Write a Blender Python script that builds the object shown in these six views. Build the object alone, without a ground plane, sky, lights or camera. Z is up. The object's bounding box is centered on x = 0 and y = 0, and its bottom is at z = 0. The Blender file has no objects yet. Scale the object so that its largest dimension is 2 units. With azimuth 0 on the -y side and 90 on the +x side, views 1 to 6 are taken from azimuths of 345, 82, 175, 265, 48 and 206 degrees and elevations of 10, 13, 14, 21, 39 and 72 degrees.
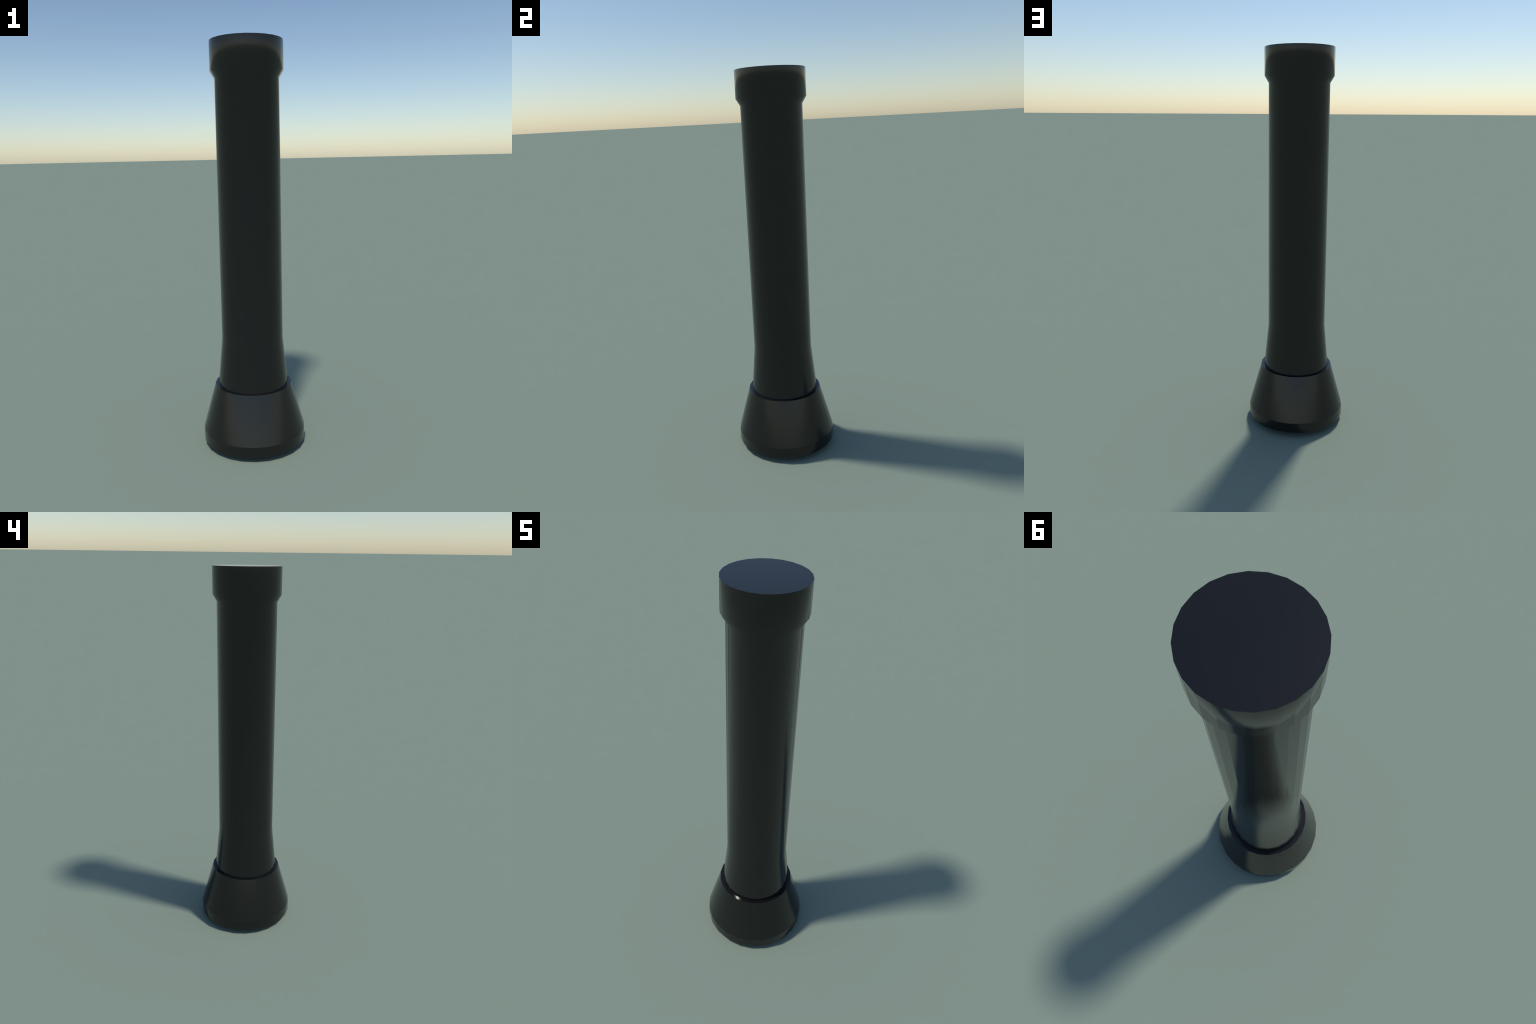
"""Tall black glossy hand torch standing on its flared head.

Everything is turned from 24-sided profiles (radius, height) about the z axis,
with a vertex on the +x axis, exactly as coarse as the original's facets.
"""
import bpy, math

SIDES = 24


# ---------------------------------------------------------------- materials
def gloss_black(name, tint, rough):
    """Black dielectric lacquer: near-zero base colour, faint procedural grain."""
    m = bpy.data.materials.new(name)
    m.use_nodes = True
    nt = m.node_tree
    bsdf = nt.nodes["Principled BSDF"]
    tc = nt.nodes.new("ShaderNodeTexCoord")
    noise = nt.nodes.new("ShaderNodeTexNoise")
    noise.inputs["Scale"].default_value = 14.0
    noise.inputs["Detail"].default_value = 3.0
    ramp = nt.nodes.new("ShaderNodeValToRGB")
    ramp.color_ramp.elements[0].position = 0.3
    ramp.color_ramp.elements[1].position = 0.7
    ramp.color_ramp.elements[0].color = (*[c * 0.96 for c in tint], 1)
    ramp.color_ramp.elements[1].color = (*[c * 1.04 for c in tint], 1)
    nt.links.new(tc.outputs["Object"], noise.inputs["Vector"])
    nt.links.new(noise.outputs["Fac"], ramp.inputs["Fac"])
    nt.links.new(ramp.outputs["Color"], bsdf.inputs["Base Color"])
    bsdf.inputs["Roughness"].default_value = rough
    bsdf.inputs["Metallic"].default_value = 0.0
    bsdf.inputs["IOR"].default_value = 1.5
    return m


# ---------------------------------------------------------------- geometry
def turned(name, profile, material, parent, bottom=False, top=False, sharp=()):
    """Lathe a (radius, z) profile, listed bottom to top, into a 24-gon solid.
    `sharp` lists the profile rings whose edge stays crisp; caps are crisp too."""
    verts, faces = [], []
    for r, z in profile:
        for k in range(SIDES):
            a = math.tau * k / SIDES
            verts.append((r * math.cos(a), r * math.sin(a), z))
    n = len(profile)
    for j in range(n - 1):
        for k in range(SIDES):
            k2 = (k + 1) % SIDES
            faces.append((j * SIDES + k, j * SIDES + k2,
                          (j + 1) * SIDES + k2, (j + 1) * SIDES + k))
    if bottom:
        faces.append(tuple(reversed(range(SIDES))))
    if top:
        faces.append(tuple(range((n - 1) * SIDES, n * SIDES)))
    me = bpy.data.meshes.new(name)
    me.from_pydata(verts, [], faces)
    me.shade_smooth()
    crisp = set(sharp)
    if bottom:
        crisp.add(0)
    if top:
        crisp.add(n - 1)
    for e in me.edges:
        a, b = e.vertices
        if a // SIDES == b // SIDES and a // SIDES in crisp:
            e.use_edge_sharp = True
    me.materials.append(material)
    ob = bpy.data.objects.new(name, me)
    bpy.context.scene.collection.objects.link(ob)
    ob.parent = parent
    return ob


def split_off(whole, name, keep):
    """Copy the faces of `whole` whose centre height passes `keep` into a part of
    its own, carrying over the whole surface's normals so that no seam shows."""
    src = whole.data
    polys = [p for p in src.polygons if keep(p.center.z)]
    used = sorted({v for p in polys for v in p.vertices})
    index = {v: i for i, v in enumerate(used)}
    me = bpy.data.meshes.new(name)
    me.from_pydata([src.vertices[v].co[:] for v in used], [],
                   [tuple(index[v] for v in p.vertices) for p in polys])
    me.shade_smooth()
    me.normals_split_custom_set([src.corner_normals[i].vector[:]
                                 for p in polys for i in p.loop_indices])
    me.materials.append(src.materials[0])
    ob = bpy.data.objects.new(name, me)
    bpy.context.scene.collection.objects.link(ob)
    ob.parent = whole.parent
    return ob


root = bpy.data.objects.new("hand_torch", None)
bpy.context.scene.collection.objects.link(root)
root["label"] = "tall glossy black torch standing on its flared head"
root["category"] = "flashlight"

black = gloss_black("black_lacquer", (0.0084, 0.0084, 0.0084), 0.14)
lens_black = gloss_black("dark_lens", (0.0084, 0.0084, 0.0084), 0.14)

RIM_Z = 0.0272          # lower lip of the head, hovering over the ground
BAND_Z = 0.0800         # seam between the straight rim and the cone
COLLAR_Z = 0.3169       # flat shoulder where the tube enters the head

# tube: flared foot, straight barrel, chamfered step, thicker tail with flat end;
# one smooth surface, then split into barrel and tail cap along the step
STEP_Z = 1.8285
tube = turned("tube", [(0.1795, COLLAR_Z - 0.015), (0.1780, COLLAR_Z), (0.1548, 0.5545), (0.1548, STEP_Z),
                       (0.1760, 1.8635), (0.1760, 2.0)], black, root, top=True)
split_off(tube, "barrel", lambda z: z < STEP_Z)
split_off(tube, "tail_cap", lambda z: z > STEP_Z)
bpy.data.objects.remove(tube)
# head: cone with a flat annular shoulder on top
turned("head", [(0.2612, BAND_Z), (0.1942, COLLAR_Z), (0.1500, COLLAR_Z)],
       black, root, sharp=(1,))
# straight rim below the cone, flat underneath
turned("bezel", [(0.2300, RIM_Z), (0.2612, RIM_Z), (0.2612, BAND_Z)],
       black, root, sharp=(1,))
# shallow lens bulging out under the rim down to the ground
LENS_R, SAG, STEPS = 0.2300, RIM_Z, 8
lens = [(max(LENS_R * math.sin(t), 0.004), SAG * (1 - math.cos(t)))
        for t in [math.pi / 2 * i / STEPS for i in range(0, STEPS + 1)]]
turned("lens", lens, lens_black, root, bottom=True)
